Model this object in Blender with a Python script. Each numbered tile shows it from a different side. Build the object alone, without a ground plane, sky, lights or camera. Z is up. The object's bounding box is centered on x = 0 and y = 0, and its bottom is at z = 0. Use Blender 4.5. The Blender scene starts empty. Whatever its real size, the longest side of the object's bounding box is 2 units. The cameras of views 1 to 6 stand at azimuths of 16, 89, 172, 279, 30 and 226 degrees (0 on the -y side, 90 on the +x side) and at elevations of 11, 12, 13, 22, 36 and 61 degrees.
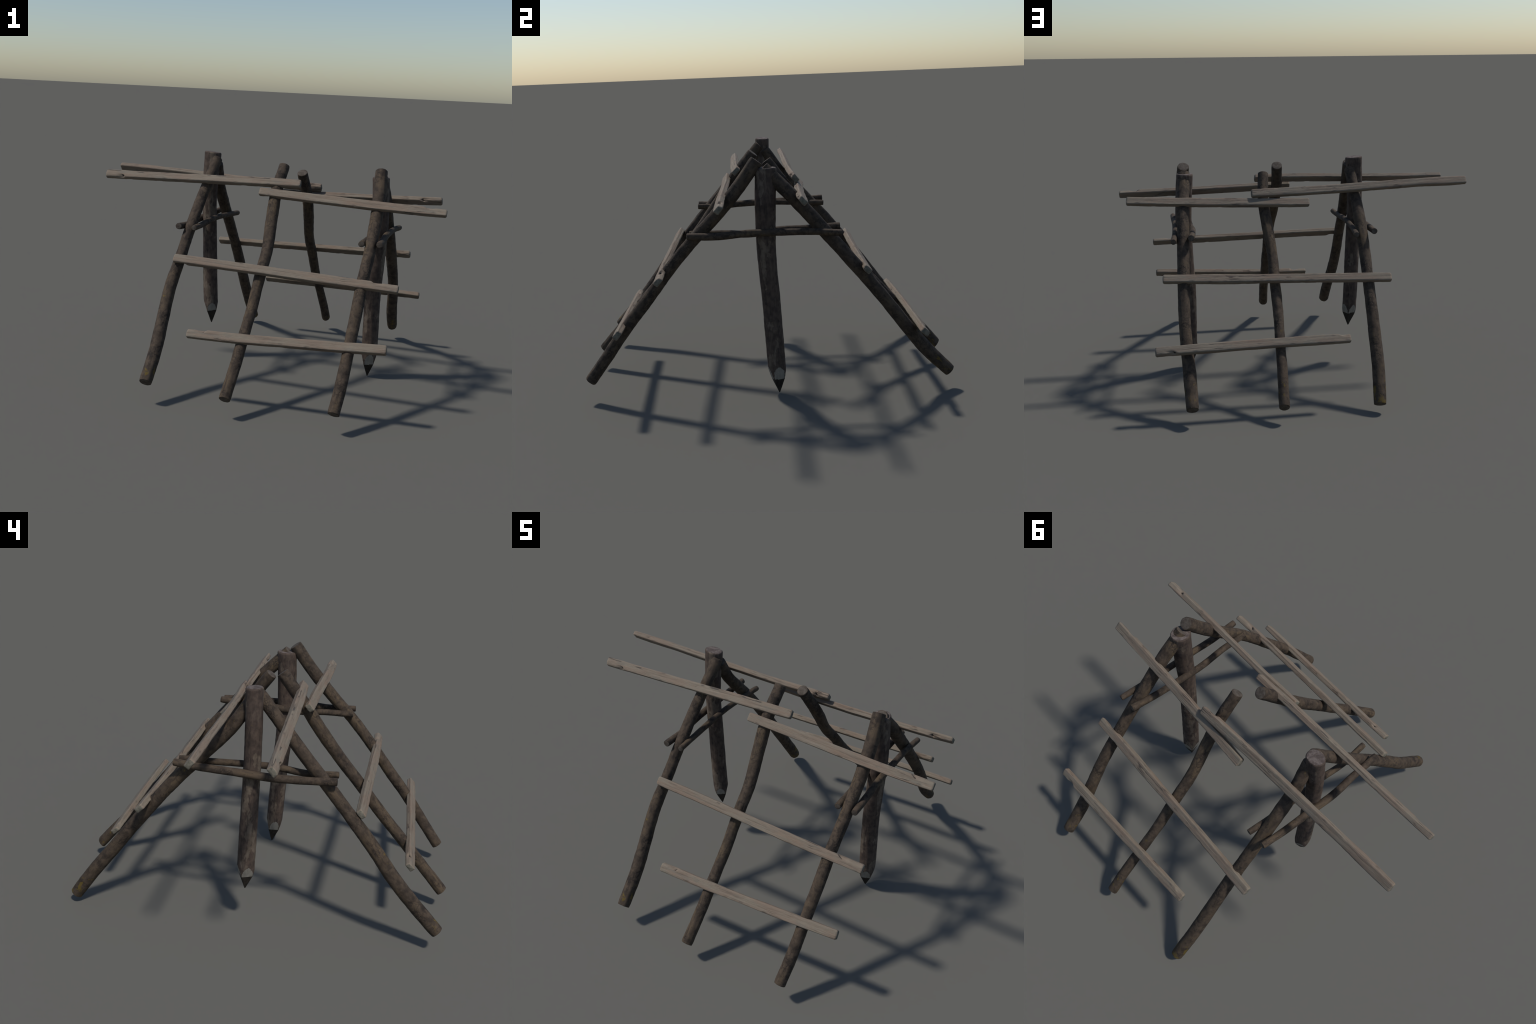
# A pitched roof frame of rough timber: two sharpened posts, six bent log rafters,
# four thin cross braces and eight sawn battens.
import bpy, math, random
from mathutils import Vector, Matrix, noise

# ------------------------------------------------------------------ helpers
def catmull(pts, n):
    """n samples of a Catmull-Rom curve through pts (Vectors or floats)."""
    p = [pts[0] * 2 - pts[1]] + list(pts) + [pts[-1] * 2 - pts[-2]]
    k, out = len(pts), []
    for i in range(n):
        t = i * (k - 1) / (n - 1)
        j = min(int(t), k - 2)
        u = t - j
        a, b, c, d = p[j], p[j + 1], p[j + 2], p[j + 3]
        out.append((b * 2 + (c - a) * u + (a * 2 - b * 5 + c * 4 - d) * u * u
                    + (b * 3 - a - c * 3 + d) * u ** 3) * 0.5)
    return out

def smooth(a, b, x):
    t = max(0.0, min(1.0, (x - a) / (b - a)))
    return t * t * (3 - 2 * t)

def frames(spine, up):
    """Parallel-transported (tangent, side, side2) along a spine."""
    n, out = len(spine), []
    side = None
    for i in range(n):
        t = (spine[min(i + 1, n - 1)] - spine[max(i - 1, 0)]).normalized()
        if side is None:
            side = (up - t * up.dot(t)).normalized()
        else:
            side = (side - t * side.dot(t)).normalized()
        out.append((t, side, t.cross(side)))
    return out

def new_object(name, verts, faces, mats, parent, matrix, face_mats=None, sharp=40):
    me = bpy.data.meshes.new(name)
    inv = matrix.inverted()
    me.from_pydata([inv @ v for v in verts], [], faces)
    for m in mats:
        me.materials.append(m)
    if face_mats:
        for p, i in zip(me.polygons, face_mats):
            p.material_index = i
    me.shade_smooth()
    me.set_sharp_from_angle(angle=math.radians(sharp))
    me.update()
    ob = bpy.data.objects.new(name, me)
    bpy.context.scene.collection.objects.link(ob)
    ob.parent = parent
    ob.matrix_world = matrix
    return ob

def axis_matrix(origin, direction):
    """Object frame with local Z along the timber."""
    return Matrix.Translation(origin) @ direction.to_track_quat('Z', 'Y').to_matrix().to_4x4()

# ------------------------------------------------------------------ materials
class Nodes:
    def __init__(self, name):
        self.mat = bpy.data.materials.new(name)
        self.mat.use_nodes = True
        self.nt = self.mat.node_tree
        self.bsdf = self.nt.nodes['Principled BSDF']
        self.bsdf.inputs['Specular IOR Level'].default_value = 0.25
        self.obj = self.nt.nodes.new('ShaderNodeTexCoord').outputs['Object']
        self.rnd = self.nt.nodes.new('ShaderNodeObjectInfo').outputs['Random']
    def link(self, a, b):
        self.nt.links.new(a, b)
    def put(self, sock, v):
        if isinstance(v, bpy.types.NodeSocket):
            self.link(v, sock)
        else:
            sock.default_value = v
    def coords(self, scale, seed=17.0, warp=0.0, warp_scale=20.0):
        """Object coordinates, moved by the object's random number, stretched, warped."""
        n = self.nt.nodes.new
        off = n('ShaderNodeVectorMath'); off.operation = 'SCALE'
        off.inputs[0].default_value = (1.0, 1.7, 2.3)
        mul = self.math('MULTIPLY', self.rnd, seed)
        self.link(mul, off.inputs['Scale'])
        add = n('ShaderNodeVectorMath'); add.operation = 'ADD'
        self.link(self.obj, add.inputs[0]); self.link(off.outputs[0], add.inputs[1])
        vec = add.outputs[0]
        if warp:
            w = n('ShaderNodeTexNoise'); w.inputs['Scale'].default_value = warp_scale
            w.inputs['Detail'].default_value = 3
            self.link(vec, w.inputs['Vector'])
            sub = n('ShaderNodeVectorMath'); sub.operation = 'SUBTRACT'
            sub.inputs[1].default_value = (0.5, 0.5, 0.5)
            self.link(w.outputs['Color'], sub.inputs[0])
            sc = n('ShaderNodeVectorMath'); sc.operation = 'SCALE'
            sc.inputs['Scale'].default_value = warp
            self.link(sub.outputs[0], sc.inputs[0])
            ad = n('ShaderNodeVectorMath'); ad.operation = 'ADD'
            self.link(vec, ad.inputs[0]); self.link(sc.outputs[0], ad.inputs[1])
            vec = ad.outputs[0]
        m = n('ShaderNodeVectorMath'); m.operation = 'MULTIPLY'
        m.inputs[1].default_value = scale
        self.link(vec, m.inputs[0])
        return m.outputs[0]
    def noise(self, vec, detail=4.0, rough=0.55):
        t = self.nt.nodes.new('ShaderNodeTexNoise')
        t.inputs['Scale'].default_value = 1.0
        t.inputs['Detail'].default_value = detail
        t.inputs['Roughness'].default_value = rough
        self.link(vec, t.inputs['Vector'])
        return t.outputs['Fac']
    def cells(self, vec, feature='DISTANCE_TO_EDGE'):
        t = self.nt.nodes.new('ShaderNodeTexVoronoi')
        t.feature = feature
        t.inputs['Scale'].default_value = 1.0
        self.link(vec, t.inputs['Vector'])
        return t.outputs['Distance']
    def math(self, op, a, b=0.0):
        t = self.nt.nodes.new('ShaderNodeMath'); t.operation = op
        self.put(t.inputs[0], a); self.put(t.inputs[1], b)
        return t.outputs[0]
    def step(self, v, lo, hi, to=(0.0, 1.0)):
        t = self.nt.nodes.new('ShaderNodeMapRange'); t.interpolation_type = 'SMOOTHSTEP'
        self.put(t.inputs['Value'], v)
        t.inputs['From Min'].default_value = lo; t.inputs['From Max'].default_value = hi
        t.inputs['To Min'].default_value, t.inputs['To Max'].default_value = to
        return t.outputs[0]
    def mix(self, fac, a, b, mode='MIX'):
        t = self.nt.nodes.new('ShaderNodeMix'); t.data_type = 'RGBA'; t.blend_type = mode
        self.put(t.inputs[0], fac)
        for s, v in ((t.inputs[6], a), (t.inputs[7], b)):
            self.put(s, v if isinstance(v, bpy.types.NodeSocket) else (*v, 1.0))
        return t.outputs[2]
    def local(self, axis):
        s = self.nt.nodes.new('ShaderNodeSeparateXYZ')
        self.link(self.obj, s.inputs[0])
        return s.outputs[axis]
    def finish(self, colour, rough, height=None, strength=0.4, dist=0.004):
        self.put(self.bsdf.inputs['Base Color'], colour)
        self.put(self.bsdf.inputs['Roughness'], rough)
        if height is not None:
            b = self.nt.nodes.new('ShaderNodeBump')
            b.inputs['Strength'].default_value = strength
            b.inputs['Distance'].default_value = dist
            self.link(height, b.inputs['Height'])
            self.link(b.outputs[0], self.bsdf.inputs['Normal'])
        return self.mat

def bark_material(name, lichen=0.0, lichen_amount=1.0):
    m = Nodes(name)
    blotch = m.noise(m.coords((34, 34, 26), warp=0.025, warp_scale=30), 5, 0.6)
    band = m.noise(m.coords((20, 20, 46), seed=13, warp=0.03, warp_scale=24), 4, 0.6)
    broad = m.noise(m.coords((8, 8, 5), seed=31), 3)
    fine = m.noise(m.coords((210, 210, 130)), 3)
    grain = m.noise(m.coords((85, 85, 12), seed=11), 4, 0.6)
    col = m.mix(m.step(blotch, 0.30, 0.68), (0.0335, 0.0245, 0.0182), (0.0755, 0.0545, 0.0382))
    col = m.mix(m.math('MULTIPLY', m.step(broad, 0.45, 0.66), m.step(grain, 0.35, 0.62)),
                col, (0.0900, 0.0637, 0.0387))
    # soft dark bands across the log
    col = m.mix(m.step(band, 0.54, 0.70, (0, 0.62)), col, (0.0235, 0.0179, 0.0144))
    # broken crack web, in patches only
    web = m.cells(m.coords((40, 40, 27), seed=23, warp=0.05, warp_scale=34))
    width = m.math('ADD', web, m.math('MULTIPLY', m.math('SUBTRACT', blotch, 0.5), 0.35))
    crack = m.step(width, 0.0, 0.15, (1, 0))
    patch = m.step(m.noise(m.coords((15, 15, 9), seed=7), 2), 0.46, 0.64)
    crack = m.math('MULTIPLY', crack, patch)
    col = m.mix(m.math('MULTIPLY', crack, 0.72), col, (0.0195, 0.0150, 0.0121))
    fleck = m.step(m.noise(m.coords((75, 75, 60), seed=5), 3), 0.60, 0.72)
    col = m.mix(m.math('MULTIPLY', fleck, 0.55), col, (0.0210, 0.0159, 0.0126))
    col = m.mix(0.3, col, m.mix(fine, (0.25, 0.25, 0.25), (0.75, 0.75, 0.75)), 'SOFT_LIGHT')
    if lichen:
        spot = m.noise(m.coords((42, 42, 26), seed=41, warp=0.03), 4, 0.6)
        end = m.step(m.local(2), lichen - 0.26, lichen - 0.02)
        low = m.math('MULTIPLY', end, 0.16 * lichen_amount)
        mask = m.step(m.math('ADD', spot, low), 0.67, 0.78)
        col = m.mix(m.math('MULTIPLY', mask, 0.75), col, (0.1250, 0.0849, 0.0162))
    h = m.math('SUBTRACT', m.math('ADD', m.math('MULTIPLY', blotch, 0.9), m.math('MULTIPLY', fine, 0.3)),
               m.math('ADD', m.math('MULTIPLY', crack, 0.5), m.math('MULTIPLY', band, 0.4)))
    return m.finish(col, 0.85, h, 0.5, 0.003)

def post_bark_material():
    m = Nodes('post_bark')
    patch = m.noise(m.coords((21, 21, 6.0), seed=14.6, warp=0.03, warp_scale=22), 4, 0.55)
    streak = m.noise(m.coords((60, 60, 7.5), warp=0.012, warp_scale=18), 4, 0.55)
    blotch = m.noise(m.coords((40, 40, 30), seed=9), 5, 0.6)
    fine = m.noise(m.coords((200, 200, 90)), 3)
    col = m.mix(m.step(blotch, 0.32, 0.66), (0.0460, 0.0332, 0.0272), (0.0850, 0.0610, 0.0480))
    col = m.mix(m.step(streak, 0.56, 0.68, (0, 0.7)), col, (0.1000, 0.0758, 0.0583))
    bare = m.mix(m.step(blotch, 0.35, 0.65), (0.0980, 0.0749, 0.0564), (0.1450, 0.1143, 0.0865))
    col = m.mix(m.step(patch, 0.555, 0.595, (0, 0.9)), col, bare)
    col = m.mix(m.step(streak, 0.34, 0.42, (0.6, 0)), col, (0.0280, 0.0212, 0.0183))
    knot = m.step(m.cells(m.coords((24, 24, 15), seed=3, warp=0.02), 'F1'), 0.06, 0.17, (0.7, 0))
    col = m.mix(knot, col, (0.0220, 0.0172, 0.0146))
    spot = m.noise(m.coords((60, 60, 32), seed=47), 4, 0.6)
    col = m.mix(m.step(spot, 0.71, 0.75, (0, 0.55)), col, (0.1100, 0.0808, 0.0169))
    col = m.mix(0.3, col, m.mix(fine, (0.25, 0.25, 0.25), (0.75, 0.75, 0.75)), 'SOFT_LIGHT')
    h = m.math('ADD', m.math('MULTIPLY', blotch, 0.6), m.math('ADD', m.math('MULTIPLY', streak, 0.6), m.math('MULTIPLY', fine, 0.3)))
    return m.finish(col, 0.85, h, 0.5, 0.003)

def peeled_material():
    m = Nodes('peeled_wood')
    g = m.noise(m.coords((60, 60, 16)), 4)
    col = m.mix(m.step(g, 0.3, 0.7), (0.1800, 0.1646, 0.1393), (0.2475, 0.2270, 0.1935))
    spot = m.noise(m.coords((60, 60, 60), seed=13), 3)
    col = m.mix(m.step(spot, 0.66, 0.72, (0, 0.7)), col, (0.0540, 0.0463, 0.0387))
    return m.finish(col, 0.8, g, 0.3, 0.002)

def charred_material():
    m = Nodes('dark_point_wood')
    g = m.noise(m.coords((90, 90, 30)), 4)
    col = m.mix(m.step(g, 0.3, 0.7), (0.014, 0.0115, 0.009), (0.034, 0.0265, 0.020))
    return m.finish(col, 0.8, g, 0.4, 0.002)

def end_grain_material(name, core, rim):
    m = Nodes(name)
    g = m.noise(m.coords((55, 55, 55)), 4, 0.6)
    f = m.noise(m.coords((200, 200, 200), seed=5), 2)
    col = m.mix(m.step(g, 0.36, 0.64), rim, core)
    col = m.mix(0.35, col, m.mix(f, (0.2, 0.2, 0.2), (0.8, 0.8, 0.8)), 'SOFT_LIGHT')
    return m.finish(col, 0.85, f, 0.3, 0.002)

def batten_material():
    m = Nodes('weathered_sawn_wood')
    grain = m.noise(m.coords((110, 110, 5.0), warp=0.006, warp_scale=9), 5, 0.6)
    broad = m.noise(m.coords((22, 22, 6), seed=29, warp=0.02), 3)
    fine = m.noise(m.coords((330, 330, 40), seed=3), 3)
    col = m.mix(m.step(broad, 0.36, 0.64), (0.1870, 0.1421, 0.1062), (0.1910, 0.1597, 0.1213))
    col = m.mix(m.step(grain, 0.50, 0.74, (0, 0.85)), col, (0.1100, 0.0843, 0.0649))
    col = m.mix(m.step(grain, 0.26, 0.42, (0.6, 0)), col, (0.2460, 0.1999, 0.1551))
    pink = m.noise(m.coords((40, 40, 4), seed=37), 2)
    col = m.mix(m.step(pink, 0.54, 0.70, (0, 0.55)), col, (0.1920, 0.1343, 0.0968))
    grey = m.noise(m.coords((45, 45, 9), seed=71, warp=0.02), 3)
    col = m.mix(m.step(grey, 0.56, 0.68, (0, 0.5)), col, (0.1400, 0.1274, 0.1043))
    # drying cracks: thin dark lines along the grain, in places
    line = m.noise(m.coords((85, 85, 3.2), seed=19, warp=0.006, warp_scale=14), 2, 0.4)
    thin = m.step(m.math('ABSOLUTE', m.math('SUBTRACT', line, 0.5)), 0.008, 0.035, (1, 0))
    where = m.step(m.noise(m.coords((14, 14, 7), seed=53), 2), 0.56, 0.66)
    crack = m.math('MULTIPLY', thin, where)
    col = m.mix(m.math('MULTIPLY', crack, 0.8), col, (0.0550, 0.0470, 0.0432))
    knot = m.step(m.cells(m.coords((24, 24, 7), seed=61, warp=0.02), 'F1'), 0.05, 0.13, (0.65, 0))
    col = m.mix(knot, col, (0.0900, 0.0735, 0.0620))
    col = m.mix(0.35, col, m.mix(fine, (0.2, 0.2, 0.2), (0.8, 0.8, 0.8)), 'SOFT_LIGHT')
    h = m.math('SUBTRACT', m.math('ADD', m.math('MULTIPLY', grain, -0.7), m.math('MULTIPLY', fine, 0.25)),
               m.math('MULTIPLY', crack, 0.9))
    return m.finish(col, 0.8, h, 0.75, 0.004)

BARK = bark_material('log_bark')
STICK = bark_material('stick_bark')
LICHEN = {}
POST_BARK = post_bark_material()
PEELED = peeled_material()
CHARRED = charred_material()
LOG_END = end_grain_material('log_end_wood', (0.094, 0.078, 0.063), (0.058, 0.046, 0.036))
POST_END = end_grain_material('post_end_wood', (0.140, 0.113, 0.100), (0.072, 0.055, 0.048))
SAWN = batten_material()
SAWN_END = end_grain_material('sawn_end_wood', (0.165, 0.150, 0.118), (0.105, 0.098, 0.078))
HOLLOW = end_grain_material('knot_hollow', (0.045, 0.037, 0.032), (0.022, 0.018, 0.016))

# ------------------------------------------------------------------ the thing
root = bpy.data.objects.new('roof_frame', None)
bpy.context.scene.collection.objects.link(root)
root.empty_display_size = 0.2
root['label'] = 'pitched roof frame of dark bark logs with pale battens'
root['category'] = 'wooden frame'

# ------------------------------------------------------------------ round logs
def log(name, nodes, radii, mats, seed, rings=170, segs=40, bevel=0.004, rough=0.0012, foot_slant=0.0):
    """A bent log: rings along a spine, gently lumpy, with bevelled sawn ends."""
    pts = [Vector(p) for p in nodes]
    spine = catmull(pts, rings)
    rad = [r * 1.04 for r in catmull(list(radii), rings)]
    fr = frames(spine, Vector((1, 0.13, 0.07)))
    off = Vector((seed * 3.7, seed * 1.3, seed * 5.1))
    verts, faces, fm = [], [], []
    # the bevel at each end: (spine index, push along tangent, radius change)
    rows = [(0, 0.0, -bevel), (0, bevel * 0.35, -bevel * 0.3)]
    rows += [(i, 0.0, 0.0) for i in range(2, rings - 2)]
    rows += [(rings - 1, -bevel * 0.35, -bevel * 0.3), (rings - 1, 0.0, -bevel)]
    for i, push, dr in rows:
        t, a, b = fr[i]
        c = spine[i] + t * push
        for k in range(segs):
            th = 2 * math.pi * k / segs
            d = a * math.cos(th) + b * math.sin(th)
            p = c + d * rad[i]
            lump = noise.noise((p + off) * 14) * 1.1 * rough + noise.noise((p + off) * 45) * 0.8 * rough
            ridge = noise.noise(Vector((math.cos(th) * 2.6 + seed, math.sin(th) * 2.6, i * 0.03))) * 1.2 * rough
            q = c + d * (rad[i] + dr + lump + ridge)
            if foot_slant and i > rings - 14:         # foot cut on the slant
                q += t * (foot_slant * -d.z * rad[i] * (1 - (rings - 1 - i) / 14))
            verts.append(q)
    n = len(rows)
    for i in range(n - 1):
        for k in range(segs):
            k2 = (k + 1) % segs
            faces.append((i * segs + k, i * segs + k2, (i + 1) * segs + k2, (i + 1) * segs + k))
            fm.append(0)
    # end faces: concentric rings down to a centre point
    for row, sgn in ((0, -1), (n - 1, 1)):
        t, a, b = fr[rows[row][0]]
        base = row * segs
        c = sum((verts[base + k] for k in range(segs)), Vector()) / segs
        prev = [base + k for k in range(segs)]
        for f in (0.7, 0.4, 0.15):
            cur = []
            for k in range(segs):
                v = c.lerp(verts[base + k], f)
                v = v + t * (sgn * 0.0012 * (1 - f) + noise.noise((v + off) * 90) * 0.0009)
                cur.append(len(verts)); verts.append(v)
            for k in range(segs):
                k2 = (k + 1) % segs
                q = (prev[k], cur[k], cur[k2], prev[k2])
                faces.append(q if sgn < 0 else q[::-1]); fm.append(1)
            prev = cur
        ci = len(verts); verts.append(c + t * sgn * 0.0015)
        for k in range(segs):
            k2 = (k + 1) % segs
            q = (prev[k], ci, prev[k2])
            faces.append(q if sgn < 0 else q[::-1]); fm.append(1)
    # make sure faces look outwards
    faces = [f[::-1] for f in faces]
    direction = (pts[-1] - pts[0]).normalized()
    return new_object(name, verts, faces, mats, root, axis_matrix(pts[0], direction), fm)

# rafters run from the ridge down to the foot
RAFTERS = [
    # south slope: west, middle, east
    ([(-0.3283, -0.0023, 1.184), (-0.3423, -0.1161, 1.0523), (-0.3555, -0.23, 0.9205), (-0.3628, -0.3443, 0.7886),
      (-0.3678, -0.4574, 0.6556), (-0.3732, -0.5678, 0.5204), (-0.3669, -0.6701, 0.379), (-0.356, -0.7809, 0.2444),
      (-0.3546, -0.9006, 0.1171)],
     (0.0285, 0.0283, 0.029, 0.0287, 0.0292, 0.0312, 0.0325, 0.0322, 0.0316), 0.55),
    ([(0.0821, -0.044, 1.174), (0.072, -0.1538, 1.0387), (0.0798, -0.2538, 0.8963), (0.0939, -0.3581, 0.7575),
      (0.0922, -0.4724, 0.6258), (0.0916, -0.5831, 0.4911), (0.0874, -0.7001, 0.3619), (0.0831, -0.8154, 0.2312),
      (0.0739, -0.9319, 0.1018)],
     (0.0297, 0.0302, 0.0315, 0.0298, 0.0284, 0.0281, 0.0276, 0.0280, 0.0282), 0.0),
    ([(0.6233, -0.0306, 1.1825), (0.6352, -0.1362, 1.0438), (0.6401, -0.2521, 0.9131), (0.6406, -0.375, 0.7889),
      (0.6331, -0.4893, 0.6569), (0.6303, -0.5974, 0.5197), (0.6273, -0.707, 0.3837), (0.6213, -0.8104, 0.243),
      (0.6089, -0.9142, 0.1031)],
     (0.0320, 0.0325, 0.0309, 0.0290, 0.0284, 0.0290, 0.0281, 0.0287, 0.0285), 0.0),
    # north slope: west, middle, east
    ([(-0.3342, 0.0228, 1.1534), (-0.3473, 0.1221, 1.0093), (-0.3509, 0.2407, 0.8797), (-0.3491, 0.3586, 0.7496),
      (-0.3448, 0.4694, 0.6135), (-0.3416, 0.5766, 0.4744), (-0.3382, 0.6801, 0.3326), (-0.3326, 0.7847, 0.1917),
      (-0.3184, 0.8833, 0.0471)],
     (0.0300, 0.0303, 0.0317, 0.0306, 0.0298, 0.0310, 0.0316, 0.0321, 0.0316), 1.0),
    ([(0.1715, 0.0225, 1.1383), (0.1842, 0.1239, 0.9975), (0.1743, 0.233, 0.8626), (0.1619, 0.3391, 0.7255),
      (0.1637, 0.4577, 0.5983), (0.1639, 0.5742, 0.4672), (0.1704, 0.6950, 0.3408), (0.1763, 0.8174, 0.2160),
      (0.1830, 0.9310, 0.0810)],
     (0.0286, 0.0293, 0.0295, 0.0278, 0.0272, 0.0263, 0.0256, 0.0258, 0.0264), 0.7),
    ([(0.6207, -0.004, 1.146), (0.6346, 0.1237, 1.0158), (0.6404, 0.2387, 0.8859), (0.6481, 0.351, 0.7537),
      (0.6527, 0.4623, 0.6206), (0.6569, 0.57, 0.4845), (0.6525, 0.6738, 0.3454), (0.6438, 0.7807, 0.209),
      (0.6392, 0.9021, 0.0848)],
     (0.0335, 0.0332, 0.0325, 0.0310, 0.0310, 0.0300, 0.0312, 0.0328, 0.0300), 0.8),
]
for i, (nodes, radii, mossy) in enumerate(RAFTERS):
    length = (Vector(nodes[-1]) - Vector(nodes[0])).length
    mat = BARK
    if mossy:
        mat = bark_material('log_bark_lichen', length, mossy)
    log('rafter', nodes, radii, [mat, LOG_END], 1.0 + i, foot_slant=0.4 if i == 4 else 0.08)

# thin braces run south to north on both sides of each post
BRACES = [
    ([(-0.405, -0.3835, 0.8357), (-0.4078, -0.2341, 0.8258), (-0.4200, -0.0852, 0.8277), (-0.4160, 0.0643, 0.8334),
      (-0.4133, 0.2141, 0.8376), (-0.4045, 0.3635, 0.8463)], (0.0172, 0.0176, 0.0185, 0.0181, 0.0175, 0.0165)),
    ([(-0.3164, -0.3827, 0.8341), (-0.3265, -0.2341, 0.8297), (-0.3216, -0.0855, 0.8426), (-0.3226, 0.064, 0.8412),
      (-0.3179, 0.2132, 0.8344), (-0.306, 0.3621, 0.829)], (0.0150, 0.0150, 0.0155, 0.0150, 0.0150, 0.0150)),
    ([(0.6889, -0.3823, 0.8376), (0.6828, -0.2328, 0.8305), (0.6804, -0.0832, 0.8401), (0.6824, 0.0668, 0.8388),
      (0.6866, 0.2166, 0.8362), (0.6981, 0.3658, 0.8268)], (0.0160, 0.0175, 0.0170, 0.0162, 0.0155, 0.0150)),
    ([(0.596, -0.3750, 0.8323), (0.5968, -0.22, 0.829), (0.5907, -0.0734, 0.8203), (0.5861, 0.0728, 0.8348),
      (0.5921, 0.2197, 0.8368), (0.6026, 0.3661, 0.8445)], (0.0165, 0.0164, 0.0167, 0.0168, 0.0172, 0.0175)),
]
for i, (nodes, radii) in enumerate(BRACES):
    log('brace', nodes, radii, [STICK, LOG_END], 11.0 + i, rings=110, segs=28, bevel=0.003, rough=0.0007)

# ------------------------------------------------------------------ posts
def post(nodes, radii, top_tilt, facets, seed, rings=300, segs=80):
    """A bark-covered stake hewn to a point.  radii: (along x, along y) per node.
    facets: (direction, how deep the axe bit); they show pale wood above a dark point."""
    pts = [Vector(p) for p in nodes]
    spine = catmull(pts, rings)
    rx = catmull([r[0] * 1.025 for r in radii], rings)
    ry = catmull([r[1] * 1.025 for r in radii], rings)
    fr = frames(spine, Vector((1, 0.0, 0)))
    length = sum((spine[i + 1] - spine[i]).length for i in range(rings - 1))
    off = Vector((seed * 2.1, seed * 4.3, seed))
    bevel = 0.0045
    verts, cut, height = [], [], []
    for i in range(rings):
        t, a, b = fr[i]
        s = length * (1 - i / (rings - 1))            # distance above the tip
        # steep point below, longer shoulder above
        apothem = 0.0022 + 0.335 * s if s < 0.076 else 0.02766 + 0.26 * (s - 0.076)
        for k in range(segs):
            th = 2 * math.pi * k / segs
            d = a * math.cos(th) + b * math.sin(th)
            r = 1 / math.sqrt((math.cos(th) / rx[i]) ** 2 + (math.sin(th) / ry[i]) ** 2)
            p = spine[i] + d * r
            r += noise.noise((p + off) * 11) * 0.0014 + noise.noise((p + off) * 38) * 0.0009
            r += noise.noise(Vector((math.cos(th) * 2.2 + seed, math.sin(th) * 2.2, s * 3))) * 0.0016
            hewn = 0.0035 + s * 0.44 if s < 0.076 else 0.03694 + 0.20 * (s - 0.076)
            flat = 1e9
            for phi, bite in facets:
                c = math.cos(th - phi)
                if c > 0.2:
                    flat = min(flat, (apothem - bite * smooth(0.0, 0.06, s)) / c)
            cut.append(flat < min(r, hewn) - 0.0003)
            r = min(r, hewn, flat) + (noise.noise((p + off) * 70) * 0.0005 if s < 0.15 else 0.0)
            if i == 0:
                r -= bevel
            elif i == 1:
                r -= bevel * 0.3
            q = spine[i] + d * r
            if i < 14:                                # slanting sawn top
                q += Vector((0, 0, 1)) * ((q - spine[i]).dot(Vector(top_tilt))) * (1 - i / 14)
            verts.append(q)
            height.append(s + 0.004 * noise.noise((p + off) * 30) + 0.002 * noise.noise((p + off) * 90))
    body_f, body_m, tip_f = [], [], []
    for i in range(rings - 1):
        for k in range(segs):
            k2 = (k + 1) % segs
            f = (i * segs + k, (i + 1) * segs + k, (i + 1) * segs + k2, i * segs + k2)
            if sum(height[j] for j in f) / 4 < 0.079:
                tip_f.append(f)
            else:
                body_f.append(f)
                body_m.append(1 if sum(cut[j] for j in f) >= 2 else 0)
    end = len(verts); verts.append(spine[-1] + fr[-1][0] * 0.002)
    for k in range(segs):
        tip_f.append(((rings - 1) * segs + k, end, (rings - 1) * segs + (k + 1) % segs))
    # top face, slightly domed
    c = sum((verts[k] for k in range(segs)), Vector()) / segs
    prev = list(range(segs))
    for f in (0.88, 0.6, 0.35, 0.12):
        cur = []
        for k in range(segs):
            v = c.lerp(verts[k], f) + Vector((0, 0, 0.003 * (1 - f * f)))
            v.z += noise.noise((v + off) * 60) * 0.0012
            cur.append(len(verts)); verts.append(v)
        for k in range(segs):
            k2 = (k + 1) % segs
            body_f.append((prev[k], prev[k2], cur[k2], cur[k])); body_m.append(2)
        prev = cur
    ci = len(verts); verts.append(c + Vector((0, 0, 0.003)))
    for k in range(segs):
        body_f.append((prev[k], prev[(k + 1) % segs], ci)); body_m.append(2)

    def used(fs):
        idx = sorted({j for f in fs for j in f})
        new = {j: n for n, j in enumerate(idx)}
        return [verts[j] for j in idx], [tuple(new[j] for j in f) for f in fs]
    mtx = axis_matrix(pts[0], (pts[-1] - pts[0]).normalized())
    v, f = used(body_f)
    ob = new_object('post', v, f, [POST_BARK, PEELED, POST_END], root, mtx, body_m, sharp=35)
    v, f = used(tip_f)
    new_object('point', v, f, [CHARRED], ob, mtx, sharp=35)
    return ob

post([(-0.3605, 0.0131, 1.2200), (-0.369, 0.0071, 0.9673), (-0.3585, 0.0104, 0.7135), (-0.3479, 0.0165, 0.4598),
      (-0.3326, 0.0227, 0.2064)],
     [(0.0485, 0.0385), (0.0415, 0.0388), (0.0405, 0.0400), (0.0410, 0.0410), (0.0410, 0.0410)],
     (-0.04, -0.03, 0), [(2.70, 0.0010), (1.10, -0.0010), (-0.50, 0.0), (-2.05, -0.0005)], 2.0)
post([(0.6174, 0.011, 1.1465), (0.6318, 0.0012, 0.9177), (0.628, 0.0016, 0.6888), (0.6193, 0.0154, 0.4604),
      (0.6216, 0.0243, 0.2317), (0.6185, 0.0382, 0.0022)],
     [(0.0460, 0.0510), (0.0445, 0.0492), (0.0430, 0.0448), (0.0432, 0.0446), (0.0435, 0.0450), (0.0430, 0.0440)],
     (-0.05, 0.04, 0), [(-0.25, 0.0010), (1.30, -0.0005), (2.90, 0.0), (-1.80, -0.0010)], 3.0)

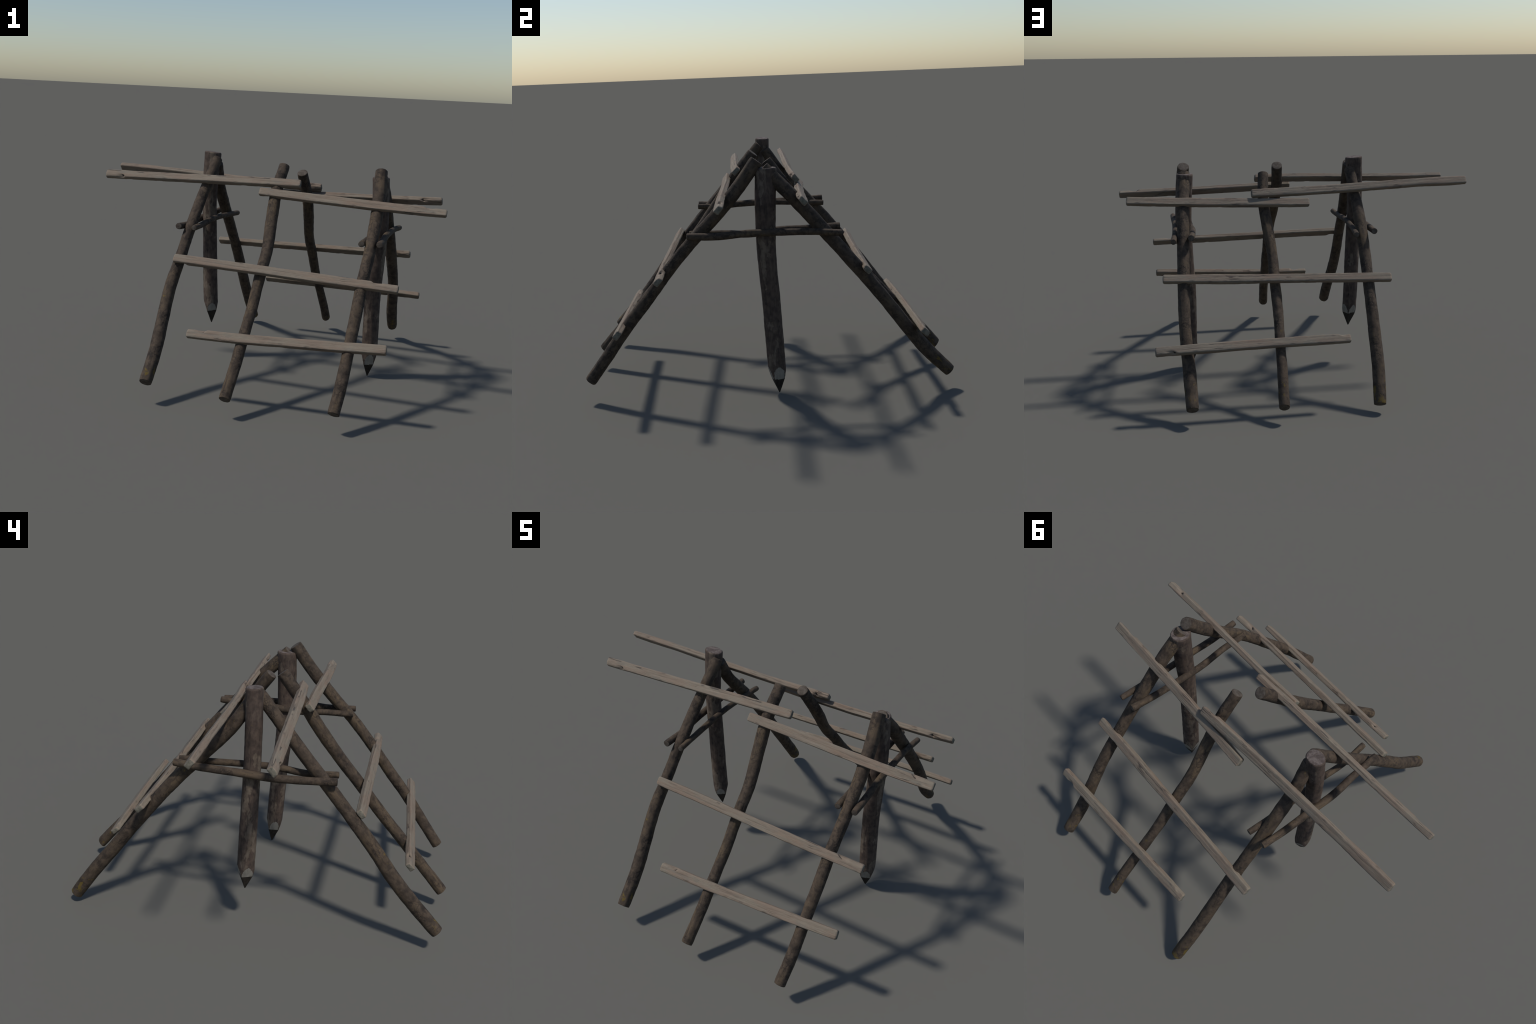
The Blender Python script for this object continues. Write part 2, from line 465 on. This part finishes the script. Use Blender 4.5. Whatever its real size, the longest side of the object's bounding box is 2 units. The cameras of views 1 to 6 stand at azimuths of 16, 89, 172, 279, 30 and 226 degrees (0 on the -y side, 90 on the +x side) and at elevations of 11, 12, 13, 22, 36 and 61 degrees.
# ------------------------------------------------------------------ battens
def batten(nodes, slope_deg, side, chips, seed, width=0.0470, thick=0.0294, rings=420):
    """A sawn batten lying on a slope.  side: -1 south, +1 north.
    chips: (end 'w'/'e', corner up/down the slope, corner outer/inner, distance from end, depth)."""
    pts = [Vector(p) for p in nodes]
    spine = catmull(pts, rings)
    th = math.radians(slope_deg)
    down = Vector((0, side * math.cos(th), -math.sin(th)))
    length = sum((spine[i + 1] - spine[i]).length for i in range(rings - 1))
    off = Vector((seed * 7.3, seed * 2.9, seed * 1.7))
    # rounded-rectangle section, (across, out) in units of half width, half thickness
    sec, per = [], 7
    rc = 0.0052
    for cx, cy, a0 in ((1, 1, 0), (-1, 1, 90), (-1, -1, 180), (1, -1, 270)):
        for j in range(4):
            a = math.radians(a0 + j * 30)
            sec.append((cx * (width / 2 - rc) + rc * math.cos(a), cy * (thick / 2 - rc) + rc * math.sin(a)))
        nx, ny = ((-1, 1), (-1, -1), (1, -1), (1, 1))[(a0 // 90)]
        a = math.radians(a0 + 90)
        p0 = sec[-1]
        p1 = (nx * (width / 2 - rc) + rc * math.cos(a), ny * (thick / 2 - rc) + rc * math.sin(a))
        for j in range(1, per):
            u = j / per
            sec.append((p0[0] * (1 - u) + p1[0] * u, p0[1] * (1 - u) + p1[1] * u))
    ns = len(sec)
    verts, faces, fm, dark = [], [], [], []
    for i in range(rings):
        t = (spine[min(i + 1, rings - 1)] - spine[max(i - 1, 0)]).normalized()
        d = (down - t * down.dot(t)).normalized()
        o = t.cross(d)
        if o.z < 0:
            o = -o
        s = length * i / (rings - 1)
        from_end = min(s, length - s)
        shrink = 1 - 0.17 * (1 - min(1, from_end / 0.008)) ** 2 - 0.03 * (1 - smooth(0, 0.12, from_end))
        wob_w = 1 + 0.08 * noise.noise(Vector((s * 5, seed, 0.3)))
        wob_t = 1 + 0.10 * noise.noise(Vector((s * 5, seed, 7.7)))
        for (x, y) in sec:
            X, Y = x * shrink * wob_w, y * shrink * wob_t
            hole = 0.0
            for end, cu, co, dist, depth in chips:
                e = s if end == 'w' else length - s
                px, py = cu * width / 2, co * thick / 2
                # ragged, slanting scoop: long ramp from the end, steeper wall on the far side
                far = dist + (x - px) * cu * 0.9 + 0.006 * noise.noise(Vector((x * 90, y * 90, seed)))
                prof = smooth(far - 0.075, far - 0.008, e) * (1 - smooth(far - 0.006, far + 0.018, e))
                prof = max(prof, 0.35 * (1 - smooth(far - 0.04, far, e)))
                near = 1 - smooth(0.0, 0.024, math.hypot((x - px), (y - py) * 1.1))
                k = prof * near * depth
                X -= cu * k
                Y -= co * k * 0.75
                # small hollow under the torn fibres
                pit = (1 - smooth(0.0, 0.009, abs(e - far + 0.003))) * (1 - smooth(0.0, 0.013, math.hypot(x - px + cu * 0.002, y - py)))
                if depth > 0.0085:
                    X -= cu * pit * 0.004
                    Y -= co * pit * 0.004
                    if pit > 0.33:
                        hole = 1.0
            v = spine[i] + d * X + o * Y
            g = noise.noise(Vector((v.x * 3 + off.x, x * 160 + off.y, y * 160))) * 0.0013
            l = noise.noise((v + off) * 13) * 0.0013
            r = (d * x / width + o * y / thick).normalized()
            # nicked, worn arrises
            arris = smooth(0.7, 0.95, abs(x) * 2 / width) * smooth(0.6, 0.95, abs(y) * 2 / thick)
            nick = max(0.0, noise.noise(Vector((v.x * 22, (1 if x > 0 else 5) + seed, (2 if y > 0 else 9)))) - 0.12)
            verts.append(v + r * (g + l - arris * nick * 0.006))
            dark.append(hole)
    for i in range(rings - 1):
        for k in range(ns):
            k2 = (k + 1) % ns
            f = (i * ns + k, i * ns + k2, (i + 1) * ns + k2, (i + 1) * ns + k)
            faces.append(f)
            fm.append(2 if sum(dark[j] for j in f) >= 3 else 0)
    for base, sgn in ((0, -1), ((rings - 1) * ns, 1)):
        c = sum((verts[base + k] for k in range(ns)), Vector()) / ns
        ax = (spine[1] - spine[0]).normalized() if sgn < 0 else (spine[-1] - spine[-2]).normalized()
        prev = [base + k for k in range(ns)]
        for f in (0.88, 0.55, 0.25):
            cur = []
            for k in range(ns):
                v = c.lerp(verts[base + k], f)
                v = v + ax * (sgn * 0.0025 * (1 - f) ** 0.5 + noise.noise((v + off) * 110) * 0.0008)
                cur.append(len(verts)); verts.append(v)
            for k in range(ns):
                k2 = (k + 1) % ns
                q = (prev[k], prev[k2], cur[k2], cur[k])
                faces.append(q[::-1] if sgn < 0 else q); fm.append(1)
            prev = cur
        ci = len(verts); verts.append(c + ax * sgn * 0.0028)
        for k in range(ns):
            q = (prev[k], prev[(k + 1) % ns], ci)
            faces.append(q[::-1] if sgn < 0 else q); fm.append(1)
    return new_object('batten', verts, faces, [SAWN, SAWN_END, HOLLOW], root,
                      axis_matrix(pts[0], (pts[-1] - pts[0]).normalized()), fm, sharp=50)

BATTENS = [
    # south slope, top to bottom
    ([(-0.9408, -0.1694, 1.0652), (-0.6547, -0.1615, 1.0705), (-0.3687, -0.1552, 1.0774), (-0.0826, -0.15, 1.0847),
      (0.2034, -0.14, 1.0899)], 47, -1, [('w', 1, 1, 0.112, 0.009)]),
    ([(-0.0111, -0.196, 1.0361), (0.2415, -0.1973, 1.0267), (0.4939, -0.2052, 1.018), (0.7464, -0.2114, 1.0107),
      (0.9991, -0.2123, 1.0071)], 52, -1, [('e', -1, 1, 0.105, 0.011), ('w', 1, -1, 0.07, 0.006)]),
    ([(-0.3795, -0.499, 0.6787), (-0.08, -0.505, 0.6728), (0.2194, -0.5125, 0.6641), (0.5188, -0.5204, 0.6557),
      (0.8183, -0.5211, 0.6487)], 50, -1, [('e', -1, 1, 0.125, 0.011), ('w', 1, -1, 0.07, 0.006)]),
    ([(-0.1972, -0.7485, 0.3536), (0.0548, -0.7459, 0.3584), (0.3066, -0.7431, 0.3692), (0.5585, -0.7385, 0.3796),
      (0.8101, -0.7327, 0.3932)], 50, -1, [('w', -1, 1, 0.095, 0.010)]),
    # north slope, top to bottom
    ([(-0.995, 0.1413, 1.0826), (-0.6823, 0.1459, 1.0756), (-0.3699, 0.1508, 1.0617), (-0.0573, 0.1579, 1.0508),
      (0.2552, 0.1702, 1.0451)], 50, 1, [('e', -1, -1, 0.075, 0.010)]),
    ([(-0.0655, 0.2059, 0.992), (0.1868, 0.1921, 0.996), (0.4392, 0.1807, 1.0024), (0.6917, 0.1735, 1.0122),
      (0.9441, 0.1679, 1.0241)], 46, 1, [('e', -1, -1, 0.110, 0.010)]),
    ([(-0.4644, 0.5101, 0.6186), (-0.1582, 0.4974, 0.6262), (0.1481, 0.4905, 0.6332), (0.4544, 0.4835, 0.6417),
      (0.7607, 0.4774, 0.653)], 44, 1, [('e', -1, -1, 0.105, 0.010)]),
    ([(-0.1961, 0.7206, 0.3561), (0.0558, 0.7289, 0.3557), (0.3078, 0.7355, 0.3541), (0.5597, 0.7417, 0.3496),
      (0.8117, 0.7467, 0.344)], 43, 1, [('e', 1, 1, 0.100, 0.009), ('w', -1, 1, 0.05, 0.006)]),
]
for i, (nodes, slope, side, chips) in enumerate(BATTENS):
    batten(nodes, slope, side, chips, 21.0 + i)
root.location = (-0.002, 0.0015, 0.0)

# all meshes: outward normals, modifiers none
import bmesh
for ob in list(bpy.data.objects):
    if ob.type == 'MESH':
        bm = bmesh.new(); bm.from_mesh(ob.data)
        bmesh.ops.recalc_face_normals(bm, faces=bm.faces)
        bm.to_mesh(ob.data); bm.free()
